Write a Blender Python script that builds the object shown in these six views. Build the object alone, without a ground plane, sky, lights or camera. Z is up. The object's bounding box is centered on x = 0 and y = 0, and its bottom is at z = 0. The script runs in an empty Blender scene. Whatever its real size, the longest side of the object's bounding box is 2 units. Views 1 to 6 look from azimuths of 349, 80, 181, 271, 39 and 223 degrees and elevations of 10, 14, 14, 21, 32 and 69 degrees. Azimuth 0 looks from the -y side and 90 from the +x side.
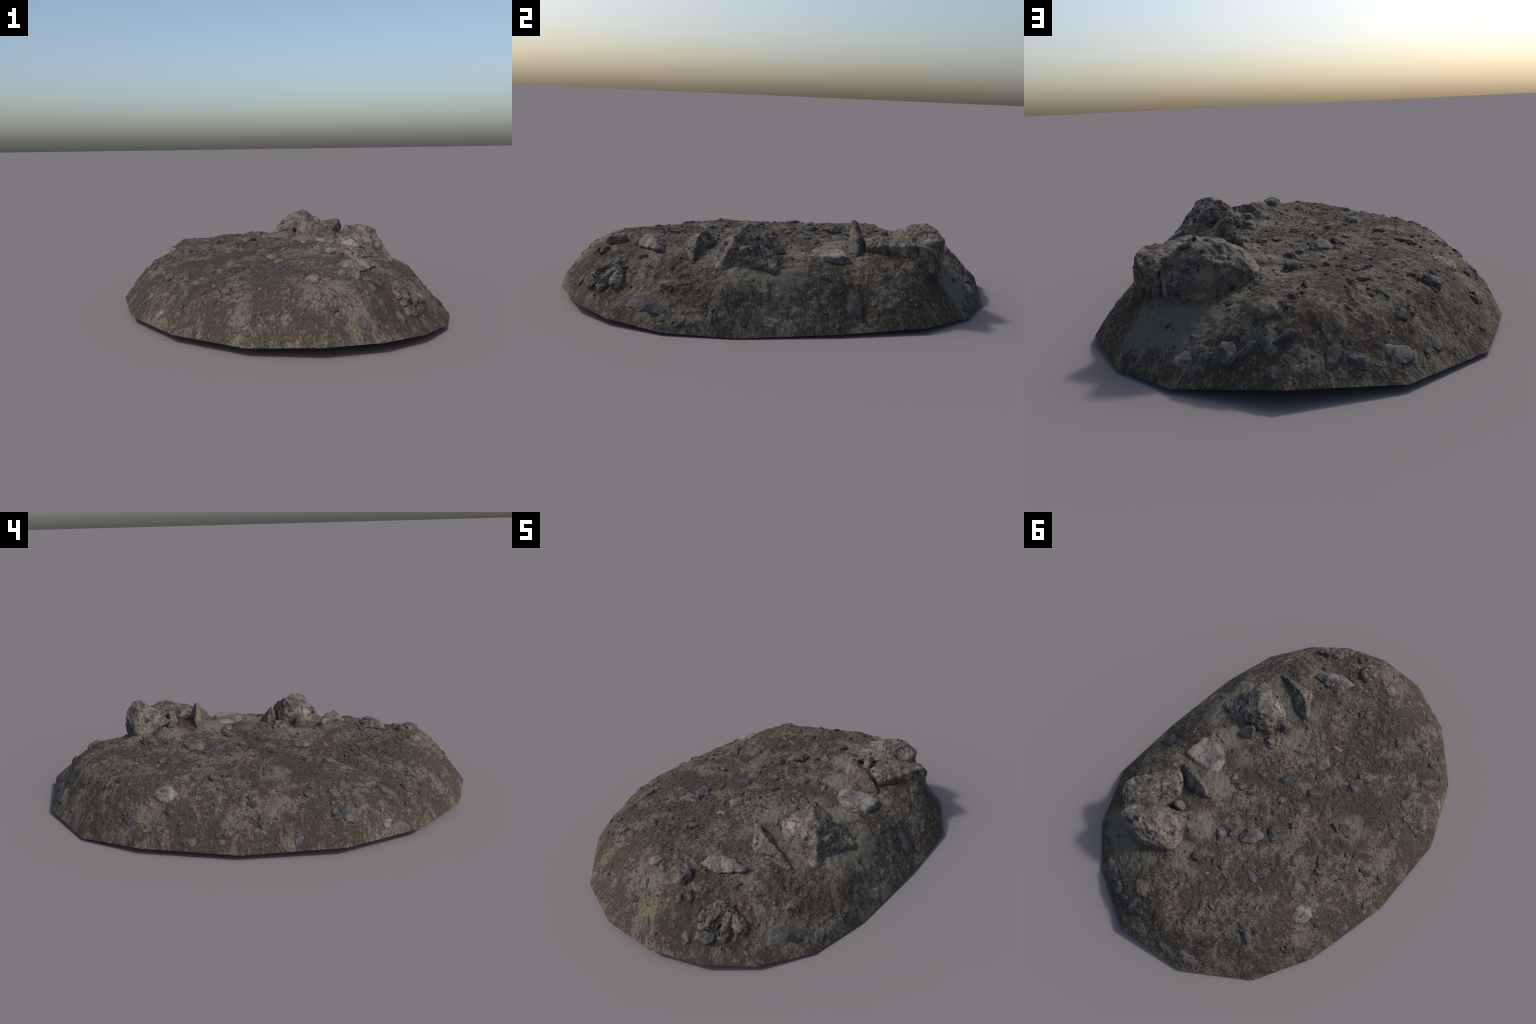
"""A flat-topped mound of stony soil with a row of weathered boulders along one side."""
import math
import random
import bpy
import bmesh
import numpy as np
from mathutils import Vector, Matrix, noise

random.seed(11)
RNG = np.random.default_rng(11)
V = Vector

# ------------------------------------------------------------------ layout
# corners of the cut lower edge of the mound, counter-clockwise
RIM = [
    (-.303, -.910, .036), (-.050, -1.002, .047), (.184, -.991, .045), (.383, -.907, .036), (.540, -.768, .022), (.662, -.560, .008),
    (.718, -.285, .001), (.722, .115, .010), (.698, .479, .020), (.557, .736, .008), (.373, .886, .010), (.068, .998, .048),
    (-.261, .925, .017), (-.532, .710, .010), (-.659, .441, .026), (-.724, .044, .024), (-.696, -.366, .036), (-.544, -.682, .036)]
# spot heights of the soil: plateau near z 0.24, rounded shoulder, steep flanks
PLATEAU = [
    (-.349, -.050, 0.222), (-.245, -.289, 0.225), (-.237, -.576, 0.219), (-.392, .137, 0.218), (-.208, .392, 0.226), (.015, .499, 0.234),
    (.026, .339, 0.239), (-.075, .275, 0.240), (-.145, .191, 0.234), (-.058, .112, 0.239), (-.141, -.094, 0.240), (0, -.5, 0.240),
    (.05, -.3, 0.243), (.1, -.05, 0.243), (.15, .2, 0.243), (.33, .154, 0.238), (.4, 0, 0.235), (.2, .31, 0.247), (.28, .38, 0.267), (.3, .5, 0.247),
    (.26, -.33, 0.243), (.22, -.58, 0.237), (.368, -.331, 0.235), (.204, -.227, 0.244), (.192, -.107, 0.244), (.130, -.74, 0.233), (0, -.76, 0.239),
    (.132, .545, 0.240), (.177, .454, 0.259), (.400, .315, 0.255),
    (-.25, .58, 0.219), (-.1, .60, .230), (0, .65, .228), (0, .74, .214), (.01, -.65, .254), (.25, .33, .262), (.205, -.41, 0.267), (.25, -.47, 0.251), (.215, .265, 0.265)]
SHOULDER = [
    (-.490, .355, .182), (-.560, .002, .172), (-.464, -.403, .197), (-.462, -.549, .172), (-.523, -.325, .187), (-.489, -.240, .211),
    (-.331, -.668, .187), (-.396, .591, .202), (-.231, .693, .198), (-.134, .723, .206), (.1, .76, .22), (.03, .86, .17), (.2, .66, .205),
    (.403, -.614, .195), (.033, -.852, .214), (.2, -.835, .210), (.232, -.806, .214), (.1, -.865, .208), (.34, -.75, .178),
    (.588, -.3, .168), (.489, -.332, .212), (.54, -.095, .204), (.452, -.433, .216), (.46, .2, .226), (.47, .05, .236),
    (.53, .30, .212), (.50, .40, .235),
    (-.20, -.78, .192), (-.30, -.74, .178), (-.10, -.85, .185), (-.40, -.70, .160), (-.50, -.60, .143), (.45, -.52, .212)]
FLANK = [
    (-.564, .335, .140), (-.650, .083, .093), (-.632, -.034, .119), (.075, .886, .136), (-.043, .885, .128), (-.064, .915, .087),
    (-.135, .903, .082), (.617, .191, .1), (.597, .153, .142), (.526, -.503, .158), (.638, -.574, .027), (.681, -.252, .046),
    (.127, -.977, .067), (-.205, -.913, .065), (.05, -.95, .108), (.536, -.6, .128), (.2, .84, .148), (.3, .79, .122), (.25, .9, .07),
    (.527, .575, .150), (.61, .5, .11), (.638, .3, .097), (.3, .665, .190), (.4, .67, .170), (.575, .36, .165),
    (-.60, -.25, .150), (-.58, .15, .152), (-.62, -.15, .132), (-.55, -.50, .132), (-.60, .30, .120), (-.50, .50, .158), (-.30, .75, .140),
    (-.05, .85, .168), (-.35, -.80, .106)]

# stones lying in the soil: x, y, length, width, bearing of the long axis
PLATEAU_PEBBLES = [
    (.003, -.557, .042, .029, 77), (-.079, -.505, .058, .052, 46), (-.123, -.462, .048, .033, 3), (-.133, -.578, .032, .024, 5), (-.204, -.497, .055, .028, 105),
    (-.029, -.187, .048, .044, 15), (.008, -.048, .068, .039, 61), (-.244, -.268, .079, .062, 62), (-.249, -.332, .088, .051, 24), (-.140, -.091, .087, .044, 31),
    (-.195, -.173, .032, .027, 106), (.082, -.067, .021, .022, 46), (.062, -.047, .025, .023, 46), (-.046, .046, .041, .034, 46), (-.064, .113, .045, .037, 67),
    (-.175, .096, .032, .029, 5), (-.146, .192, .064, .062, 46), (-.359, -.062, .064, .058, 154), (-.317, -.043, .046, .024, 154), (-.295, .215, .047, .040, 106),
    (-.382, .118, .046, .039, 105), (-.406, .158, .052, .039, 76), (.031, .312, .063, .048, 26), (.035, .374, .057, .048, 108), (-.002, .323, .046, .041, 97),
    (-.073, .273, .085, .057, 51), (-.145, .191, .065, .057, 77), (-.050, .196, .045, .032, 67), (.032, .499, .057, .050, 17), (.000, .482, .050, .034, 97),
    (-.038, .487, .024, .015, 128), (-.080, .472, .023, .022, 46), (-.113, .495, .023, .015, 46), (-.153, .396, .029, .022, 127), (-.205, .406, .062, .039, 166),
    (-.224, .363, .056, .036, 66), (-.201, .523, .034, .029, 77), (-.165, .538, .025, .020, 46), (.434, -.032, .027, .026, 43), (.288, .038, .052, .027, 165),
    (.230, .148, .038, .030, 14), (.139, .140, .036, .032, 46), (.093, .111, .051, .036, 57),
]
SLOPE_PEBBLES = [
    (-.089, -.668, .026, .021, 52), (-.120, -.731, .029, .021, 60), (-.239, -.582, .077, .060, 105), (-.252, -.697, .051, .038, 129), (-.334, -.677, .054, .049, 35),
    (-.368, -.596, .034, .022, 104), (-.352, -.427, .059, .029, 43), (-.464, -.549, .095, .054, 61), (-.464, -.389, .078, .051, 82), (-.460, -.437, .052, .036, 54),
    (.038, -.865, .052, .028, 111), (-.491, -.242, .053, .038, 147), (-.541, -.232, .051, .027, 40), (-.528, -.331, .063, .043, 56), (-.602, -.383, .050, .051, 102),
    (-.567, -.002, .046, .033, 13), (-.540, .010, .030, .020, 171), (-.632, -.038, .059, .042, 176), (-.501, .095, .025, .023, 48), (-.490, .137, .033, .023, 66),
    (-.437, .261, .030, .022, 76), (-.509, .220, .044, .026, 49), (-.655, .085, .064, .041, 127), (-.566, .334, .033, .034, 115), (-.677, .243, .041, .039, 104),
    (-.683, .273, .039, .037, 66), (-.551, .503, .048, .047, 47), (-.698, -.187, .044, .041, 128), (-.658, .136, .022, .020, 50), (-.008, .665, .043, .031, 97),
    (.035, .752, .043, .034, 105), (-.181, .628, .053, .025, 168), (-.133, .725, .070, .024, 87), (-.125, .784, .035, .025, 123), (-.228, .701, .053, .030, 130),
    (-.331, .585, .031, .029, 17), (-.393, .600, .077, .050, 146), (-.398, .559, .038, .034, 115), (-.133, .905, .064, .055, 167), (-.173, .847, .052, .029, 62),
    (-.065, .920, .089, .045, 85), (-.041, .858, .037, .017, 98), (.103, .880, .113, .075, 89), (.054, .887, .080, .050, 32), (.222, .894, .081, .074, 115),
    (.287, .852, .066, .049, 98), (-.333, .832, .048, .054, 45), (-.370, .798, .049, .056, 45), (.214, .718, .029, .027, 75), (-.269, .755, .040, .039, 3),
    (.095, .983, .038, .034, 111), (-.541, .645, .041, .044, 83), (.651, .181, .084, .042, 43), (.598, .148, .037, .037, 79), (.564, .187, .032, .028, 24),
    (.619, .198, .135, .094, 167), (.127, -.977, .073, .051, 108), (.298, -.917, .058, .034, 116), (.569, -.684, .090, .085, 104), (.335, -.820, .066, .045, 54),
    (.683, -.245, .085, .048, 150), (.403, -.610, .048, .029, 24), (.196, -.833, .047, .031, 117), (.228, -.803, .062, .030, 118), (-.082, -.872, .061, .048, 124),
    (.318, -.633, .043, .034, 67), (.444, -.738, .045, .033, 118), (.021, -.913, .041, .038, 122), (.605, -.600, .102, .045, 34), (.626, .289, .049, .032, 137),
    (.635, .358, .081, .051, 118), (-.577, -.373, .086, .067, 20), (-.578, .480, .045, .037, 138), (-.335, -.865, .055, .035, 120), (-.259, .887, .083, .100, 120),
    (-.417, -.635, .035, .032, 140), (-.293, -.883, .041, .030, 45), (-.602, -.332, .057, .052, 12), (-.187, .915, .030, .023, 125), (.158, .889, .076, .033, 39),
]
BROWN_PEBBLES = [
    (-.012, -.761, .081, .056, 57), (.091, -.435, .037, .030, 14), (.043, -.191, .042, .032, 46), (-.048, -.240, .079, .057, 58), (-.097, -.275, .032, .029, 48),
    (-.387, -.278, .025, .022, 48), (-.326, .203, .029, .016, 125), (-.077, .589, .034, .025, 66), (-.141, .647, .035, .026, 127), (.113, .802, .074, .064, 7),
    (.524, -.501, .123, .054, 80), (.606, -.156, .060, .068, 66), (.656, -.378, .070, .042, 164),
]
PALE_PEBBLES = [
    (-.599, .044, .025, .021, 126), (-.303, .042, .012, .012, 47), (.414, .033, .060, .031, 169), (.376, .038, .038, .025, 13), (.198, .134, .045, .031, 99),
    (.637, -.573, .040, .035, 116), (.647, -.507, .071, .053, 106), (.665, -.448, .077, .059, 110), (.714, -.151, .069, .040, 62), (-.601, -.564, .058, .047, 123),
    (.361, .871, .093, .044, 148), (-.288, .863, .066, .070, 123),
]
TAN_CHIPS = [
    (-.050, -.337, .054, .023, 15), (-.449, .177, .036, .014, 57), (-.680, .118, .023, .019, 50), (-.275, .418, .033, .019, 171), (-.054, .542, .018, .015, 46),
    (.007, .636, .014, .011, 46),
]


# ------------------------------------------------------------------ soil height
def spline(points, slack=2e-4):
    """Thin-plate spline through spot heights."""
    p = np.array(points, float)
    x, n = p[:, :2], len(p)
    d = np.linalg.norm(x[:, None] - x[None], axis=-1)
    k = d * d * np.log(d + 1e-12) + slack * np.eye(n)
    q = np.c_[np.ones(n), x]
    w = np.linalg.solve(np.block([[k, q], [q.T, np.zeros((3, 3))]]), np.r_[p[:, 2], 0, 0, 0])

    def height(xy):
        xy = np.atleast_2d(xy)
        out = np.empty(len(xy))
        for i in range(0, len(xy), 20000):
            c = xy[i:i + 20000]
            r = np.linalg.norm(c[:, None] - x[None], axis=-1)
            out[i:i + 20000] = (r * r * np.log(r + 1e-12)) @ w[:n] + w[n] + c @ w[n + 1:]
        return out
    return height


rim_corners = np.array(RIM)
rim_mids = (rim_corners + np.roll(rim_corners, -1, 0)) / 2
soil_height = spline(np.vstack([rim_corners, rim_mids, PLATEAU, SHOULDER, FLANK]))


def soil_at(x, y):
    """Point on the soil and the normal there."""
    e = .008
    h = soil_height(np.array([(x, y), (x + e, y), (x - e, y), (x, y + e), (x, y - e)]))
    n = V(((h[2] - h[1]) / (2 * e), (h[4] - h[3]) / (2 * e), 1)).normalized()
    return V((x, y, h[0])), n


def inside(x, y, margin):
    p = np.array(RIM)[:, :2] * (1 - margin)
    q = np.roll(p, -1, 0)
    return bool((((q - p)[:, 0] * (y - p[:, 1]) - (q - p)[:, 1] * (x - p[:, 0])) > 0).all())


# ------------------------------------------------------------------ materials
class Nodes:
    def __init__(self, name, roughness=.9, specular=.25):
        self.mat = bpy.data.materials.new(name)
        self.mat.use_nodes = True
        self.t = self.mat.node_tree
        self.bsdf = self.t.nodes["Principled BSDF"]
        self.bsdf.inputs["Roughness"].default_value = roughness
        self.bsdf.inputs["Specular IOR Level"].default_value = specular

    def new(self, kind, **props):
        n = self.t.nodes.new(kind)
        for k, v in props.items():
            setattr(n, k, v)
        return n

    def put(self, socket, value):
        if hasattr(value, "is_output"):
            self.t.links.new(value, socket)
        else:
            socket.default_value = value

    def coords(self, scale=(1, 1, 1), per_object=False):
        c = self.new("ShaderNodeTexCoord").outputs["Object"]
        if per_object:
            info = self.new("ShaderNodeObjectInfo")
            shift = self.math("MULTIPLY", info.outputs["Random"], 37.0)
            add = self.new("ShaderNodeVectorMath", operation="ADD")
            self.put(add.inputs[0], c)
            self.put(add.inputs[1], shift)
            c = add.outputs[0]
        m = self.new("ShaderNodeMapping")
        self.put(m.inputs["Vector"], c)
        m.inputs["Scale"].default_value = scale
        return m.outputs[0]

    def noise(self, vec, scale, detail=4, rough=.6, distort=0):
        n = self.new("ShaderNodeTexNoise")
        self.put(n.inputs["Vector"], vec)
        n.inputs["Scale"].default_value = scale
        n.inputs["Detail"].default_value = detail
        n.inputs["Roughness"].default_value = rough
        n.inputs["Distortion"].default_value = distort
        return n.outputs["Fac"]

    def cells(self, vec, scale, feature="F1"):
        n = self.new("ShaderNodeTexVoronoi", feature=feature)
        self.put(n.inputs["Vector"], vec)
        n.inputs["Scale"].default_value = scale
        return n

    def math(self, op, a, b=0.0):
        n = self.new("ShaderNodeMath", operation=op)
        self.put(n.inputs[0], a)
        self.put(n.inputs[1], b)
        return n.outputs[0]

    def span(self, value, lo, hi, out_lo=0.0, out_hi=1.0):
        n = self.new("ShaderNodeMapRange", interpolation_type="SMOOTHSTEP")
        self.put(n.inputs[0], value)
        for i, v in enumerate((lo, hi, out_lo, out_hi)):
            n.inputs[i + 1].default_value = v
        return n.outputs[0]

    def mix(self, fac, a, b, blend="MIX"):
        n = self.new("ShaderNodeMix", data_type="RGBA", blend_type=blend)
        self.put(n.inputs[0], fac)
        for s, v in ((n.inputs[6], a), (n.inputs[7], b)):
            self.put(s, (*v, 1) if isinstance(v, tuple) else v)
        return n.outputs[2]

    def shade(self, colour, factor):
        """Colour times a grey factor."""
        n = self.new("ShaderNodeVectorMath", operation="SCALE")
        self.put(n.inputs[0], colour)
        self.put(n.inputs["Scale"], factor)
        return n.outputs[0]

    def near(self, vec, spots):
        """1 inside any of the round spots (x, y, z, radius), fading outside."""
        total = None
        for x, y, z, r in spots:
            d = self.new("ShaderNodeVectorMath", operation="DISTANCE")
            self.put(d.inputs[0], vec)
            d.inputs[1].default_value = (x, y, z)
            f = self.span(d.outputs["Value"], r * .2, r * 1.25, 1, 0)
            total = f if total is None else self.math("MAXIMUM", total, f)
        return total

    def finish(self, colour, bump=None, strength=.5, distance=.004):
        self.put(self.bsdf.inputs["Base Color"], colour)
        if bump is not None:
            b = self.new("ShaderNodeBump")
            b.inputs["Strength"].default_value = strength
            b.inputs["Distance"].default_value = distance
            self.put(b.inputs["Height"], bump)
            self.put(self.bsdf.inputs["Normal"], b.outputs[0])
        return self.mat


def soil_material():
    n = Nodes("stony_soil", .95, .15)
    flat = n.coords()
    p = n.coords((1, 1, .16))
    patch = n.noise(p, 4.2, 5, .62, .4)
    blotch = n.noise(p, 17, 4, .65)
    clod = n.noise(p, 48, 4, .65, .5)
    grain = n.noise(p, 110, 3, .7)
    fine = n.noise(p, 260, 2, .7)
    sand = n.near(flat, SAND)
    wob = n.math("ADD", sand, n.math("MULTIPLY", n.math("SUBTRACT", blotch, .5), 1.3))
    wob = n.math("ADD", wob, n.math("MULTIPLY", n.math("SUBTRACT", patch, .5), 1.6))
    sandy = n.span(wob, .25, .95)
    loam = n.math("ADD", n.math("MULTIPLY", patch, .45), n.math("MULTIPLY", blotch, .36))
    loam = n.math("ADD", loam, n.math("MULTIPLY", clod, .30))
    loam = n.math("ADD", loam, n.math("MULTIPLY", n.math("SUBTRACT", grain, .5), .22))
    dusty = n.span(loam, .528, .645)
    red = n.span(n.noise(p, 9, 3, .5), .52, .68)
    dark = n.mix(red, C_DARK, C_RUST)
    c = n.mix(dusty, dark, C_DUST)
    c = n.mix(n.math("MULTIPLY", sandy, .85), c, C_SAND)
    busy = n.math("SUBTRACT", 1.0, n.math("MULTIPLY", sandy, .65))
    grey = n.math("MULTIPLY", n.span(n.noise(p, 33, 4, .65, .6), .57, .68), busy)
    c = n.mix(n.math("MULTIPLY", grey, .6), c, C_GREY)
    # grains, light and dark, in drifts
    light = n.math("MULTIPLY", n.span(n.noise(p, 84, 3, .6, .3), .62, .72), busy)
    black = n.math("MULTIPLY", n.span(n.noise(p, 66, 3, .65, .4), .40, .30), busy)
    c = n.mix(n.math("MULTIPLY", light, .62), c, C_SPECK)
    c = n.mix(n.math("MULTIPLY", black, .6), c, C_BLACK)
    cell = n.cells(p, 130)
    pick = n.new("ShaderNodeSeparateColor")
    n.put(pick.inputs[0], cell.outputs["Color"])
    core = n.span(cell.outputs["Distance"], .15, .5, 1, 0)
    tan = n.math("MULTIPLY", n.math("MULTIPLY", n.span(pick.outputs[2], .972, .985), core), busy)
    c = n.mix(n.math("MULTIPLY", tan, .55), c, (.24, .155, .085))
    swing = n.math("ADD", n.math("MULTIPLY", n.math("SUBTRACT", grain, .5), 1.6), n.math("MULTIPLY", n.math("SUBTRACT", fine, .5), 1.2))
    calm = n.math("MULTIPLY", swing, n.math("SUBTRACT", 1.0, n.math("MULTIPLY", sandy, .5)))
    c = n.shade(c, n.math("ADD", 1.0, calm))
    relief = n.math("ADD", n.math("MULTIPLY", grain, .5), n.math("MULTIPLY", clod, .9))
    relief = n.math("ADD", relief, n.math("MULTIPLY", light, .25))
    return n.finish(c, n.math("MULTIPLY", relief, busy), .8, .009)


def rock_material(name, base, pale, rust, dark, pale_amount=.5, rust_amount=.5, freckle=60, bumpy=.008, spots=None, spot_colour=None, per_object=False, unit=1.0, veins=.45):
    n = Nodes(name, .88, .25)
    p = n.coords((unit, unit, unit), per_object=per_object)
    big = n.noise(p, 13, 4, .6, .6)
    mid = n.noise(p, 34, 5, .68, .7)
    fine = n.noise(p, freckle * 2.4, 3, .7)
    c = n.mix(n.math("MULTIPLY", n.span(big, .46, .62), pale_amount * 1.5), base, pale)
    freckles = n.noise(p, freckle, 3, .6, .3)
    c = n.mix(n.math("MULTIPLY", n.span(freckles, .54, .66), pale_amount * 1.3), c, pale)
    stain = n.math("MULTIPLY", n.span(n.noise(p, 24, 4, .62, .6), .56, .68), rust_amount)
    c = n.mix(stain, c, rust)
    if spots:
        m = n.math("MULTIPLY", n.math("MULTIPLY", n.near(p, spots), n.span(mid, .42, .58)), .8)
        c = n.mix(m, c, spot_colour)
    crack = n.math("ABSOLUTE", n.math("SUBTRACT", n.noise(p, 21, 4, .6, .9), .5))
    vein = n.math("MULTIPLY", n.span(crack, .045, .0), n.span(big, .6, .42))
    c = n.mix(n.math("MULTIPLY", vein, veins), c, dark)
    c = n.mix(n.span(mid, .47, .36), c, dark)
    c = n.shade(c, n.math("ADD", .42, n.math("ADD", n.math("MULTIPLY", fine, .62), n.math("MULTIPLY", mid, .55))))
    if per_object:
        info = n.new("ShaderNodeObjectInfo")
        c = n.shade(c, n.span(info.outputs["Random"], 0, 1, .78, 1.25))
    relief = n.math("ADD", n.math("MULTIPLY", mid, .8), n.math("MULTIPLY", freckles, .35))
    relief = n.math("SUBTRACT", relief, n.math("MULTIPLY", vein, .3))
    return n.finish(c, relief, .9, bumpy)


SAND = [(.50, -.22, .22, .14), (.56, -.05, .2, .10), (.42, -.36, .23, .10), (.28, -.32, .25, .11), (.16, -.40, .25, .10), (.13, -.24, .25, .09),
        (.36, .0, .24, .11), (.25, .04, .25, .08), (.24, .24, .25, .13), (.40, .24, .25, .08), (.13, .40, .25, .12), (.08, .56, .24, .10),
        (.20, .68, .2, .08), (.33, .70, .17, .14), (.45, .68, .13, .13), (-.37, -.10, .22, .12), (.05, -.84, .22, .06)]
C_DARK = (.048, .039, .030)
C_RUST = (.057, .041, .029)
C_DUST = (.113, .096, .072)
C_SAND = (.112, .101, .079)
C_GREY = (.084, .082, .076)
C_SPECK = (.215, .20, .175)
C_BLACK = (.025, .023, .021)

SOIL = soil_material()
BOULDER = rock_material("weathered_boulder", (.086, .077, .064), (.168, .145, .116), (.205, .128, .068), (.022, .021, .022), .48, .65,
                        spots=[(.31, -.29, .32, .06), (.27, -.26, .30, .04)], spot_colour=(.28, .235, .20))
FLAT_ROCK = rock_material("pale_speckled_rock", (.097, .093, .087), (.175, .161, .143), (.24, .148, .085), (.048, .047, .049), .6, .85, 75, veins=.15)
SLATE_ROCK = rock_material("grey_rock", (.066, .064, .061), (.115, .110, .102), (.105, .082, .06), (.034, .034, .035), .45, .3)
BROWN_ROCK = rock_material("brown_rock", (.082, .068, .055), (.14, .118, .095), (.12, .080, .052), (.036, .031, .028), .45, .35, veins=.2)
PALE_ROCK = rock_material("pale_grey_rock", (.110, .103, .093), (.20, .182, .158), (.19, .13, .08), (.050, .048, .046), .6, .4, veins=.25)
SLATE = rock_material("blue_grey_stone", (.056, .055, .053), (.102, .099, .093), (.085, .066, .048), (.030, .029, .029), .45, .7, per_object=True, unit=.085, veins=.2)
BROWN_STONE = rock_material("brown_stone", (.082, .068, .055), (.14, .118, .095), (.14, .088, .054), (.036, .031, .028), .45, .5, per_object=True, unit=.085, veins=.2)
PALE_STONE = rock_material("pale_grey_stone", (.115, .107, .097), (.20, .18, .157), (.19, .13, .08), (.056, .054, .052), .6, .4, per_object=True, unit=.085, veins=.2)
STRAW = rock_material("dry_straw", (.15, .112, .070), (.22, .17, .11), (.2, .12, .06), (.12, .085, .05), .5, .3, 90, .002, per_object=True)
PINK = rock_material("pink_plastic", (.16, .05, .06), (.22, .08, .09), (.16, .06, .06), (.10, .03, .045), .3, .2, 90, .001)


# ------------------------------------------------------------------ mesh helpers
MOUND = bpy.data.objects.new("rocky_soil_mound", None)
bpy.context.scene.collection.objects.link(MOUND)
MOUND["label"] = "flat-topped mound of stony brown soil with weathered boulders"
MOUND["category"] = "rocky mound"


def add(name, mesh, material, parent=MOUND):
    o = bpy.data.objects.new(name, mesh)
    if not mesh.materials:
        mesh.materials.append(material)
    bpy.context.scene.collection.objects.link(o)
    o.parent = parent
    return o


def smooth(mesh):
    mesh.polygons.foreach_set("use_smooth", [True] * len(mesh.polygons))


def hull_mesh(name, hulls, voxel, rounds=2):
    """Solid made of overlapping convex lumps, fused and softened."""
    bm = bmesh.new()
    for pts in hulls:
        vs = [bm.verts.new(p) for p in pts]
        r = bmesh.ops.convex_hull(bm, input=vs)
        junk = [g for g in r["geom_interior"] + r["geom_unused"] if isinstance(g, bmesh.types.BMVert) and g.is_valid]
        bmesh.ops.delete(bm, geom=list(set(junk)), context="VERTS")
    bmesh.ops.recalc_face_normals(bm, faces=bm.faces)
    me = bpy.data.meshes.new(name)
    bm.to_mesh(me)
    bm.free()
    tmp = bpy.data.objects.new("shaping_helper", me)
    bpy.context.scene.collection.objects.link(tmp)
    m = tmp.modifiers.new("fuse", "REMESH")
    m.mode, m.voxel_size = "VOXEL", voxel
    s = tmp.modifiers.new("soften", "SMOOTH")
    s.factor, s.iterations = .5, rounds
    out = bpy.data.meshes.new_from_object(tmp.evaluated_get(bpy.context.evaluated_depsgraph_get()))
    out.name = name
    bpy.data.objects.remove(tmp)
    bpy.data.meshes.remove(me)
    return out


def roughen(mesh, lump, crag, pit, seed, freq=1.0):
    """Push vertices along their normals: broad lumps, craggy ridges, pits."""
    co = [v.co.copy() for v in mesh.vertices]
    no = [v.normal.copy() for v in mesh.vertices]
    off = V((seed * 3.1, seed * 1.7, seed * 2.3))
    for v, c, n in zip(mesh.vertices, co, no):
        q = c * freq + off
        d = lump * noise.fractal(q * 16, 1.0, 2.0, 3)
        d += crag * (.5 - abs(noise.fractal(q * 34, .9, 2.1, 4)))
        d -= pit * max(0, noise.noise(q * 70) - .15)
        v.co = c + n * d
    mesh.update()


def rock(name, hulls, material, voxel=.005, rounds=2, lump=.006, crag=.006, pit=.006, seed=1, freq=1.0):
    me = hull_mesh(name, hulls, voxel, rounds)
    roughen(me, lump, crag, pit, seed, freq)
    smooth(me)
    return add(name, me, material)


# ------------------------------------------------------------------ soil body
def build_soil():
    per_edge, rings = 34, 230
    edge = []
    for a, b in zip(RIM, RIM[1:] + RIM[:1]):
        for k in range(per_edge):
            edge.append(V(a).lerp(V(b), k / per_edge))
    n = len(edge)
    e = np.array(edge)
    ts = (np.arange(1, rings + 1) / rings) ** .8
    grid = e[None, :, :2] * ts[:, None, None]
    z = soil_height(grid.reshape(-1, 2)).reshape(rings, n)
    pts = np.dstack([grid, z])
    # blend to the straight cut edge
    keep = np.clip((1 - ts) / .03, 0, 1)[:, None]
    pts[:, :, 2] = z * keep + (1 - keep) * (e[None, :, 2] + (z - z[-1:]) )
    verts = [(0, 0, float(soil_height(np.zeros((1, 2)))[0]))]
    flat = pts.reshape(-1, 3)
    fade = np.repeat(np.clip((1 - ts) / .05, 0, 1), n)
    for (x, y, h), f in zip(flat, fade):
        if f > 0:
            q = V((x, y, h * .5))
            h += f * (.0055 * noise.fractal(q * 11, 1.0, 2.0, 2)
                      + .0060 * noise.fractal(q * 38 + V((5, 3, 1)), .8, 2.1, 3)
                      + .0030 * max(0, noise.noise(q * 85)))
        verts.append((x, y, h))
    faces = [(0, 1 + j, 1 + (j + 1) % n) for j in range(n)]
    for i in range(rings - 1):
        a, b = 1 + i * n, 1 + (i + 1) * n
        faces += [(a + j, b + j, b + (j + 1) % n, a + (j + 1) % n) for j in range(n)]
    # hollow underside closing the body
    last = 1 + (rings - 1) * n
    prev = last
    for k, lift in ((.9, .02), (.6, .05), (.3, .06)):
        base = len(verts)
        verts += [(p.x * k, p.y * k, p.z * k + lift) for p in edge]
        faces += [(prev + j, base + j, base + (j + 1) % n, prev + (j + 1) % n) for j in range(n)]
        prev = base
    verts.append((0, 0, .07))
    faces += [(prev + j, len(verts) - 1, prev + (j + 1) % n) for j in range(n)]
    me = bpy.data.meshes.new("soil")
    me.from_pydata(verts, [], faces)
    me.update()
    smooth(me)
    # crisp lower edge
    sharp = np.zeros(len(me.edges), bool)
    ev = np.empty(len(me.edges) * 2, int)
    me.edges.foreach_get("vertices", ev)
    ev = ev.reshape(-1, 2)
    sharp[((ev >= last) & (ev < last + n)).all(1)] = True
    me.attributes.new("sharp_edge", "BOOLEAN", "EDGE").data.foreach_set("value", sharp)
    return add("soil", me, SOIL)


build_soil()

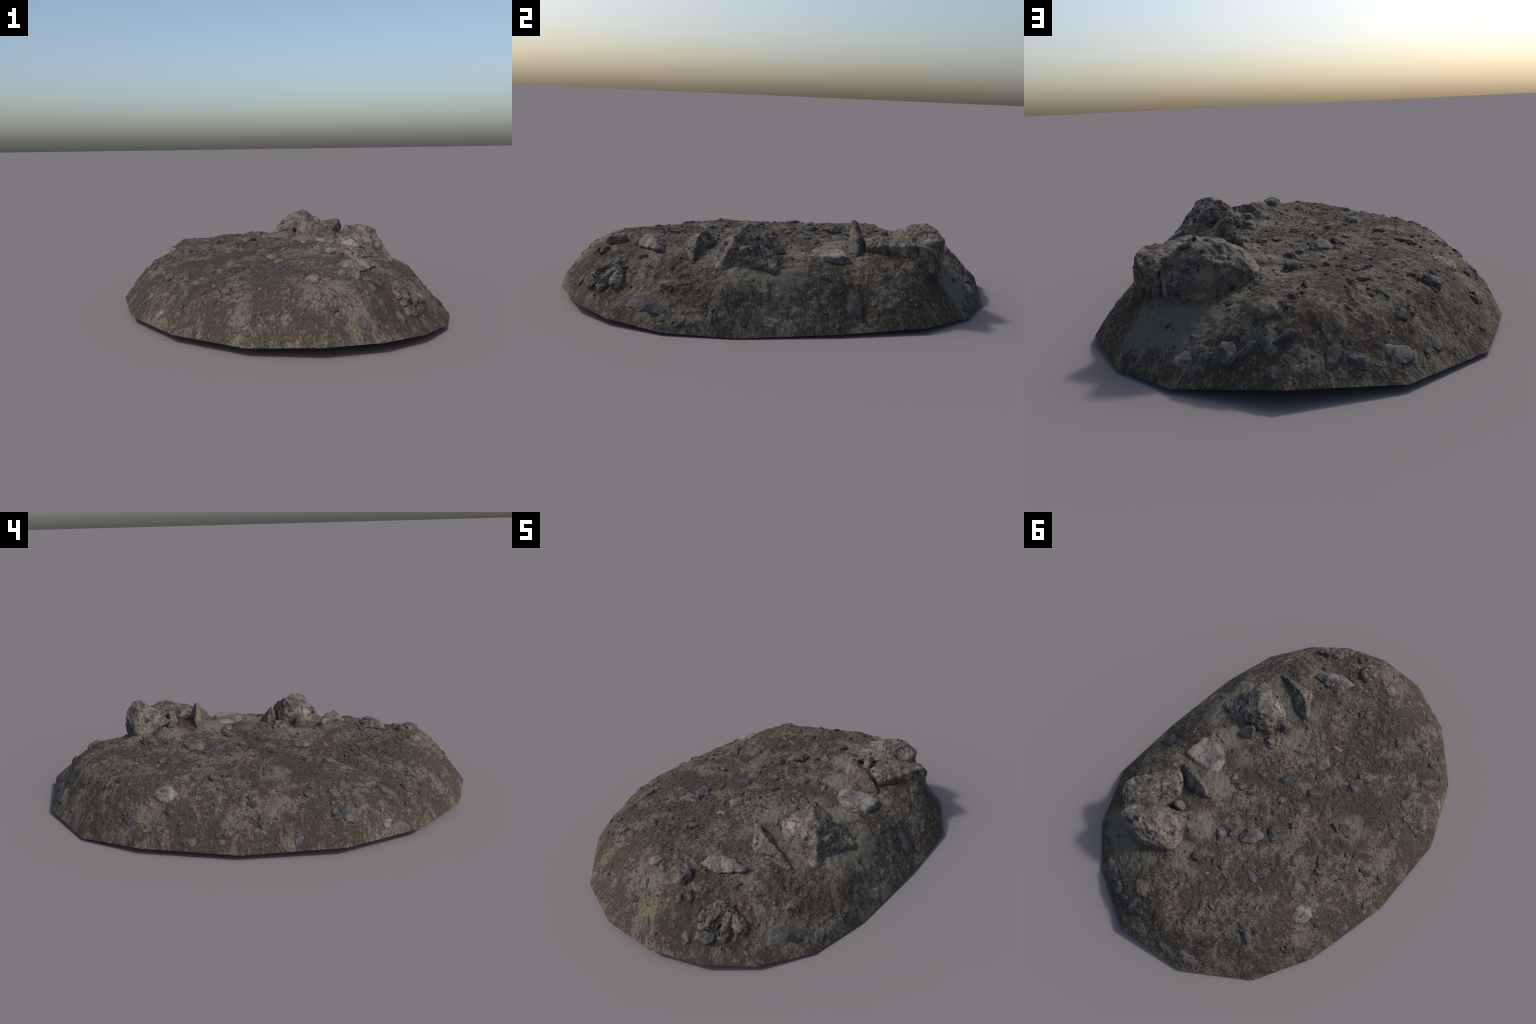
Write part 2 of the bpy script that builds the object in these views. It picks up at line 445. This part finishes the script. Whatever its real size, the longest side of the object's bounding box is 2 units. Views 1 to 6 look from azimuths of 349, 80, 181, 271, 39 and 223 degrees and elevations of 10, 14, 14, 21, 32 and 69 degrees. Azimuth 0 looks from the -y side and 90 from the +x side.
# ------------------------------------------------------------------ boulders
DOME = [(.314, .597, .370), (.335, .630, .360), (.270, .555, .352), (.250, .600, .346), (.185, .574, .315), (.182, .620, .275), (.145, .595, .245), (.270, .662, .300),
        (.414, .645, .314), (.420, .600, .302), (.385, .668, .300), (.432, .603, .250), (.418, .645, .170), (.350, .672, .160), (.260, .664, .160),
        (.195, .645, .180), (.128, .552, .210), (.132, .545, .240), (.160, .490, .262), (.180, .450, .275), (.215, .425, .285), (.300, .470, .285),
        (.370, .520, .285), (.300, .480, .200)]
LEDGE = [(.519, .512, .312), (.466, .451, .316), (.385, .345, .322), (.372, .325, .312), (.514, .563, .282), (.402, .300, .286), (.340, .330, .290),
         (.330, .420, .296), (.360, .520, .296), (.440, .615, .270), (.407, .318, .255), (.478, .440, .255), (.531, .530, .262), (.524, .568, .170),
         (.440, .610, .170), (.330, .400, .200), (.305, .395, .282), (.295, .460, .282)]
rock("boulder", [DOME], BOULDER, lump=.009, crag=.008, pit=.010, seed=2)
rock("boulder", [LEDGE], BOULDER, lump=.009, crag=.008, pit=.010, seed=5)
PYRAMID = [(.362, -.132, .335), (.345, -.112, .305), (.321, -.158, .360), (.375, -.206, .368), (.427, -.245, .355), (.405, -.262, .345), (.545, -.094, .200), (.535, -.085, .17), (.495, -.338, .200),
           (.480, -.345, .17), (.371, -.338, .232), (.293, -.300, .240), (.232, -.245, .272), (.215, -.215, .240), (.262, -.150, .262), (.330, -.140, .23), (.448, -.045, .190),
           (.520, -.06, .19)]
rock("boulder", [PYRAMID, [(.40, -.345, .22), (.365, -.348, .215), (.405, -.30, .30), (.36, -.31, .275), (.44, -.34, .2), (.41, -.26, .2)]],
     BOULDER, lump=.010, crag=.010, pit=.012, seed=9)
# bank of soil that carries the ledge
rock("soil_bank", [[(.402, .325, .262), (.470, .435, .268), (.512, .545, .262), (.512, .585, .262), (.531, .572, .135), (.500, .605, .150), (.545, .50, .155), (.555, .43, .15), (.50, .33, .19), (.36, .40, .2), (.42, .6, .15), (.42, .56, .24)]],
     SOIL, lump=.006, crag=.004, pit=0, seed=4, rounds=4)
# upright fin of rock beside the ledge
rock("standing_rock", [[(.420, .266, .262), (.418, .256, .22), (.380, .240, .24), (.385, .248, .272), (.318, .248, .24), (.195, .288, .235), (.197, .300, .291), (.222, .290, .308),
                        (.290, .282, .335), (.348, .285, .315), (.280, .332, .25), (.330, .338, .25), (.33, .32, .295), (.39, .305, .25)],
                       [(.236, .290, .366), (.254, .282, .368), (.256, .304, .360), (.215, .294, .308), (.286, .290, .345), (.262, .322, .315), (.236, .272, .26), (.262, .334, .25), (.30, .32, .26)]],
     BOULDER, .004, 1, .004, .005, .004, 12)
TRIANGLE = [[(.455, -.434, .225), (.450, -.418, .20), (.405, -.428, .262), (.392, -.398, .23), (.330, -.415, .286), (.244, -.391, .308), (.212, -.368, .302),
             (.168, -.341, .279), (.180, -.335, .25), (.222, -.333, .255), (.236, -.440, .275), (.222, -.415, .272), (.265, -.465, .250), (.270, -.45, .20),
             (.368, -.452, .235), (.44, -.442, .205), (.24, -.37, .20)]]
rock("slab_rock", TRIANGLE, BOULDER, .004, 1, .008, .010, .010, 14)
rock("slab_rock", [[(.300, -.088, .326), (.292, -.080, .322), (.312, -.098, .318), (.358, -.032, .24), (.366, -.108, .24), (.312, -.118, .24), (.284, -.066, .24), (.335, -.07, .28)]],
     BOULDER, .004, 2, .004, .004, .003, 15)
FLAT_A_LIFT = .008
FLAT_A = [(.320, -.546, .226), (.302, -.594, .236), (.232, -.655, .232), (.136, -.655, .232), (.141, -.589, .246), (.148, -.548, .242), (.254, -.553, .24),
          (.280, -.582, .262), (.215, -.600, .272), (.165, -.628, .266), (.18, -.59, .268), (.22, -.6, .2)]
rock("flat_rock", [[(x, y, z + FLAT_A_LIFT) for x, y, z in FLAT_A]], FLAT_ROCK, .005, 2, .006, .008, .006, 16)
FLAT_B = [(.466, .224, .222), (.462, .210, .252), (.464, .100, .225), (.455, .105, .252), (.402, .052, .24), (.395, .065, .254), (.300, .092, .24), (.312, .105, .254),
          (.255, .186, .238), (.275, .18, .252), (.326, .214, .24), (.33, .20, .257), (.400, .230, .24), (.40, .215, .258), (.38, .14, .2)]
rock("flat_rock", [FLAT_B], FLAT_ROCK, .005, 2, .005, .006, .004, 17)
R = [(.174, -.737), (.172, -.800), (.135, -.818), (.093, -.795), (.080, -.755), (.104, -.709), (.145, -.708)]
rock("round_rock", [[(x, y, .21) for x, y in R] + [(x * .82 + .023, y * .82 - .137, .262) for x, y in R] + [(.13, -.765, .277), (.11, -.745, .275), (.14, -.785, .268)]],
     BOULDER, .004, 2, .005, .007, .006, 18)


def lump_on_soil(name, x, y, length, width, height, bearing, material, seed, sink=.6, voxel=.004, tilt=0.0):
    """A rough stone of given plan size, partly buried."""
    r = random.Random(seed)
    base, nrm = soil_at(x, y)
    f = Matrix.Rotation(math.radians(bearing), 3, "Z") @ V((1, 0, 0))
    f = (f - nrm * f.dot(nrm)).normalized()
    s = nrm.cross(f)
    pts = []
    for k in range(9):
        a = k * math.tau / 9 + r.uniform(-.2, .2)
        q = r.uniform(.82, 1.08)
        for rad, up in ((1.0, -sink), (.97, .15), (.66 * r.uniform(.7, 1.1), r.uniform(.7, 1.0))):
            pts.append(base + f * (math.cos(a) * length * .5 * q * rad) + s * (math.sin(a) * width * .5 * q * rad)
                       + nrm * (height * up + tilt * math.cos(a) * length * .5 * rad))
    return rock(name, [pts], material, voxel, 1, .004, .006, .004, seed)


lump_on_soil("small_rock", -.490, .355, .108, .092, .020, 60, PALE_ROCK, 21)
lump_on_soil("small_rock", .268, .425, .066, .052, .058, 45, BOULDER, 22)
lump_on_soil("small_rock", .202, .421, .052, .038, .030, 80, BOULDER, 23)
lump_on_soil("small_rock", .207, -.130, .080, .070, .030, 60, BOULDER, 24)
lump_on_soil("small_rock", .224, -.232, .090, .072, .046, 20, BOULDER, 25)
lump_on_soil("small_rock", .262, -.160, .070, .060, .034, 70, BOULDER, 26)
# splintered rock on the front flank: slabs fused side by side, running down the slope


def slab_points(x, y, length, width, height, bearing, rnd):
    base, nrm = soil_at(x, y)
    f = Matrix.Rotation(math.radians(bearing), 3, "Z") @ V((1, 0, 0))
    f = (f - nrm * f.dot(nrm)).normalized()
    s = nrm.cross(f)
    out = []
    for u, w, h in ((-.5, -.3, -.6), (-.5, .3, -.6), (.5, -.35, -.6), (.5, .3, -.6), (-.42, -.3, .5), (-.4, .25, .8), (0, -.5, .35), (0, .48, .6), (.05, .05, 1.0), (.42, -.3, .7), (.48, .2, .45)):
        k = rnd.uniform(.85, 1.15)
        out.append(base + f * u * length * k + s * w * width * rnd.uniform(.8, 1.2) + nrm * h * height * k)
    return out


rnd = random.Random(77)
rock("splinter_rock", [slab_points(*g, rnd) for g in (
    (.340, -.770, .125, .060, .030, 115), (.312, -.795, .070, .050, .016, 100), (.376, -.752, .120, .055, .026, 128),
    (.408, -.728, .085, .055, .026, 150), (.390, -.790, .080, .045, .016, 120))], BOULDER, .0035, 1, .008, .012, .006, 43)
rock("splinter_rock", [slab_points(.345, -.848, .075, .050, .014, 30, rnd)], SLATE_ROCK, .0035, 1, .004, .006, .004, 44)

# ------------------------------------------------------------------ pebbles


def pebble_mesh(seed):
    """Craggy stone about 1 long and wide, flat below, top near z 0.5."""
    r = random.Random(seed)
    hulls = []
    for lobe in range(r.choice((1, 2, 2, 3))):
        pts = []
        cx, cy, size = (r.uniform(-.2, .2), r.uniform(-.2, .2), r.uniform(.55, .85)) if lobe else (0, 0, 1)
        lift = r.uniform(-.15, .1)
        for k in range(7):
            a = k * math.tau / 7 + r.uniform(-.4, .4)
            q = r.uniform(.6, 1.1) * .5 * size
            x, y, t = math.cos(a) * q, math.sin(a) * q, r.uniform(.25, .85)
            pts += [(cx + x, cy + y, -.5), (cx + x, cy + y, r.uniform(-.05, .25) + lift), (cx + x * t, cy + y * t, r.uniform(.25, .55) + lift)]
        hulls.append(pts)
    me = hull_mesh("pebble_shape", hulls, .05, 1)
    for v in me.vertices:
        c = v.co
        d = .07 * noise.fractal(c * 3.4 + V((seed, 0, 0)), .9, 2, 3) + .05 * (.4 - abs(noise.noise(c * 6 + V((0, seed, 0)))))
        v.co = c + v.normal * d
    smooth(me)
    return me


SHAPES = [pebble_mesh(100 + k) for k in range(20)]
SHAPE_SETS = {}


def place_pebbles(name, table, material, rise, grow=1.42):
    key = material.name
    if key not in SHAPE_SETS:
        SHAPE_SETS[key] = []
        for s in SHAPES:
            m = s.copy()
            m.materials.append(material)
            SHAPE_SETS[key].append(m)
    for x, y, length, width, bearing in table:
        near_edge = False
        while not inside(x, y, .02 + .35 * max(length, width)):
            x, y, near_edge = x * .985, y * .985, True
        base, nrm = soil_at(x, y)
        steep = 1 - nrm.z
        f = Matrix.Rotation(math.radians(bearing), 3, "Z") @ V((1, 0, 0))
        wild = .10 * (1 - min(1, steep * 4))
        nrm = (nrm + V((random.uniform(-wild, wild), random.uniform(-wild, wild), 0))).normalized()
        f = (f - nrm * f.dot(nrm)).normalized()
        s = nrm.cross(f)
        up = min(width, .055) * rise * random.uniform(.75, 1.25) * (1 - min(.45, steep * 1.3)) * (.6 if near_edge else 1)
        tall = up * random.uniform(1.9, 2.4) + .006
        o = add(name, random.choice(SHAPE_SETS[key]), material)
        m = Matrix((f * length * grow, s * width * grow, nrm * tall)).transposed().to_4x4()
        m.translation = base + nrm * (up - tall * .5)
        o.matrix_world = m


place_pebbles("pebble", PLATEAU_PEBBLES, SLATE, .35, 1.5)
place_pebbles("pebble", SLOPE_PEBBLES, SLATE, .34, 1.2)
place_pebbles("pebble", BROWN_PEBBLES, BROWN_STONE, .28, 1.25)
place_pebbles("pebble", PALE_PEBBLES, PALE_STONE, .32, 1.15)
place_pebbles("chip", TAN_CHIPS, STRAW, .25)
place_pebbles("pink_fragment", [(-.043, .885, .026, .012, 95)], PINK, .3)


# ------------------------------------------------------------------ grit: uncountable small stones, one mesh each colour
def grit(name, count, material, lo, hi, seed):
    r = random.Random(seed)
    bm = bmesh.new()
    made = 0
    while made < count:
        x, y = r.uniform(-.74, .74), r.uniform(-1, 1)
        if not inside(x, y, .02):
            continue
        if noise.noise(V((x * 4, y * 4, seed))) < r.uniform(-.7, .4):
            continue
        made += 1
        base, nrm = soil_at(x, y)
        size = lo + (hi - lo) * r.random() ** 2.5
        rot = nrm.to_track_quat("Z", "Y").to_matrix() @ Matrix.Rotation(r.uniform(0, 6.3), 3, "Z")
        sc = Matrix.Diagonal((size * r.uniform(.9, 1.6), size, size * r.uniform(.5, .8))).to_3x3()
        g = bmesh.ops.create_icosphere(bm, subdivisions=1, radius=.5)["verts"]
        for v in g:
            v.co = base + nrm * size * .12 + rot @ (sc @ (v.co * r.uniform(.75, 1.2)))
    me = bpy.data.meshes.new(name)
    bm.to_mesh(me)
    bm.free()
    smooth(me)
    o = add(name, me, material)
    o["kind"] = "stuff"


grit("grey_grit", 420, SLATE_ROCK, .007, .018, 3)
grit("brown_grit", 350, BROWN_ROCK, .007, .018, 6)
grit("pale_grit", 35, PALE_ROCK, .005, .009, 8)


# ------------------------------------------------------------------ dry stalks
def stalk(points, radius):
    cu = bpy.data.curves.new("straw", "CURVE")
    cu.dimensions, cu.bevel_depth, cu.bevel_resolution, cu.resolution_u = "3D", radius, 2, 6
    sp = cu.splines.new("NURBS")
    sp.points.add(len(points) - 1)
    for s, (x, y) in zip(sp.points, points):
        b, nrm = soil_at(x, y)
        c = b + nrm * (radius * .9 + .002)
        s.co = (*c, 1)
        s.radius = random.uniform(.7, 1.1)
    sp.use_endpoint_u = True
    tmp = bpy.data.objects.new("shaping_helper", cu)
    bpy.context.scene.collection.objects.link(tmp)
    me = bpy.data.meshes.new_from_object(tmp.evaluated_get(bpy.context.evaluated_depsgraph_get()))
    bpy.data.objects.remove(tmp)
    smooth(me)
    add("straw", me, STRAW)


stalk([(-.24, -.83), (-.225, -.86), (-.212, -.89), (-.205, -.925), (-.202, -.94)], .0014)
stalk([(-.17, -.715), (-.165, -.70), (-.155, -.69)], .002)
stalk([(.545, .42), (.555, .44), (.56, .465)], .0022)
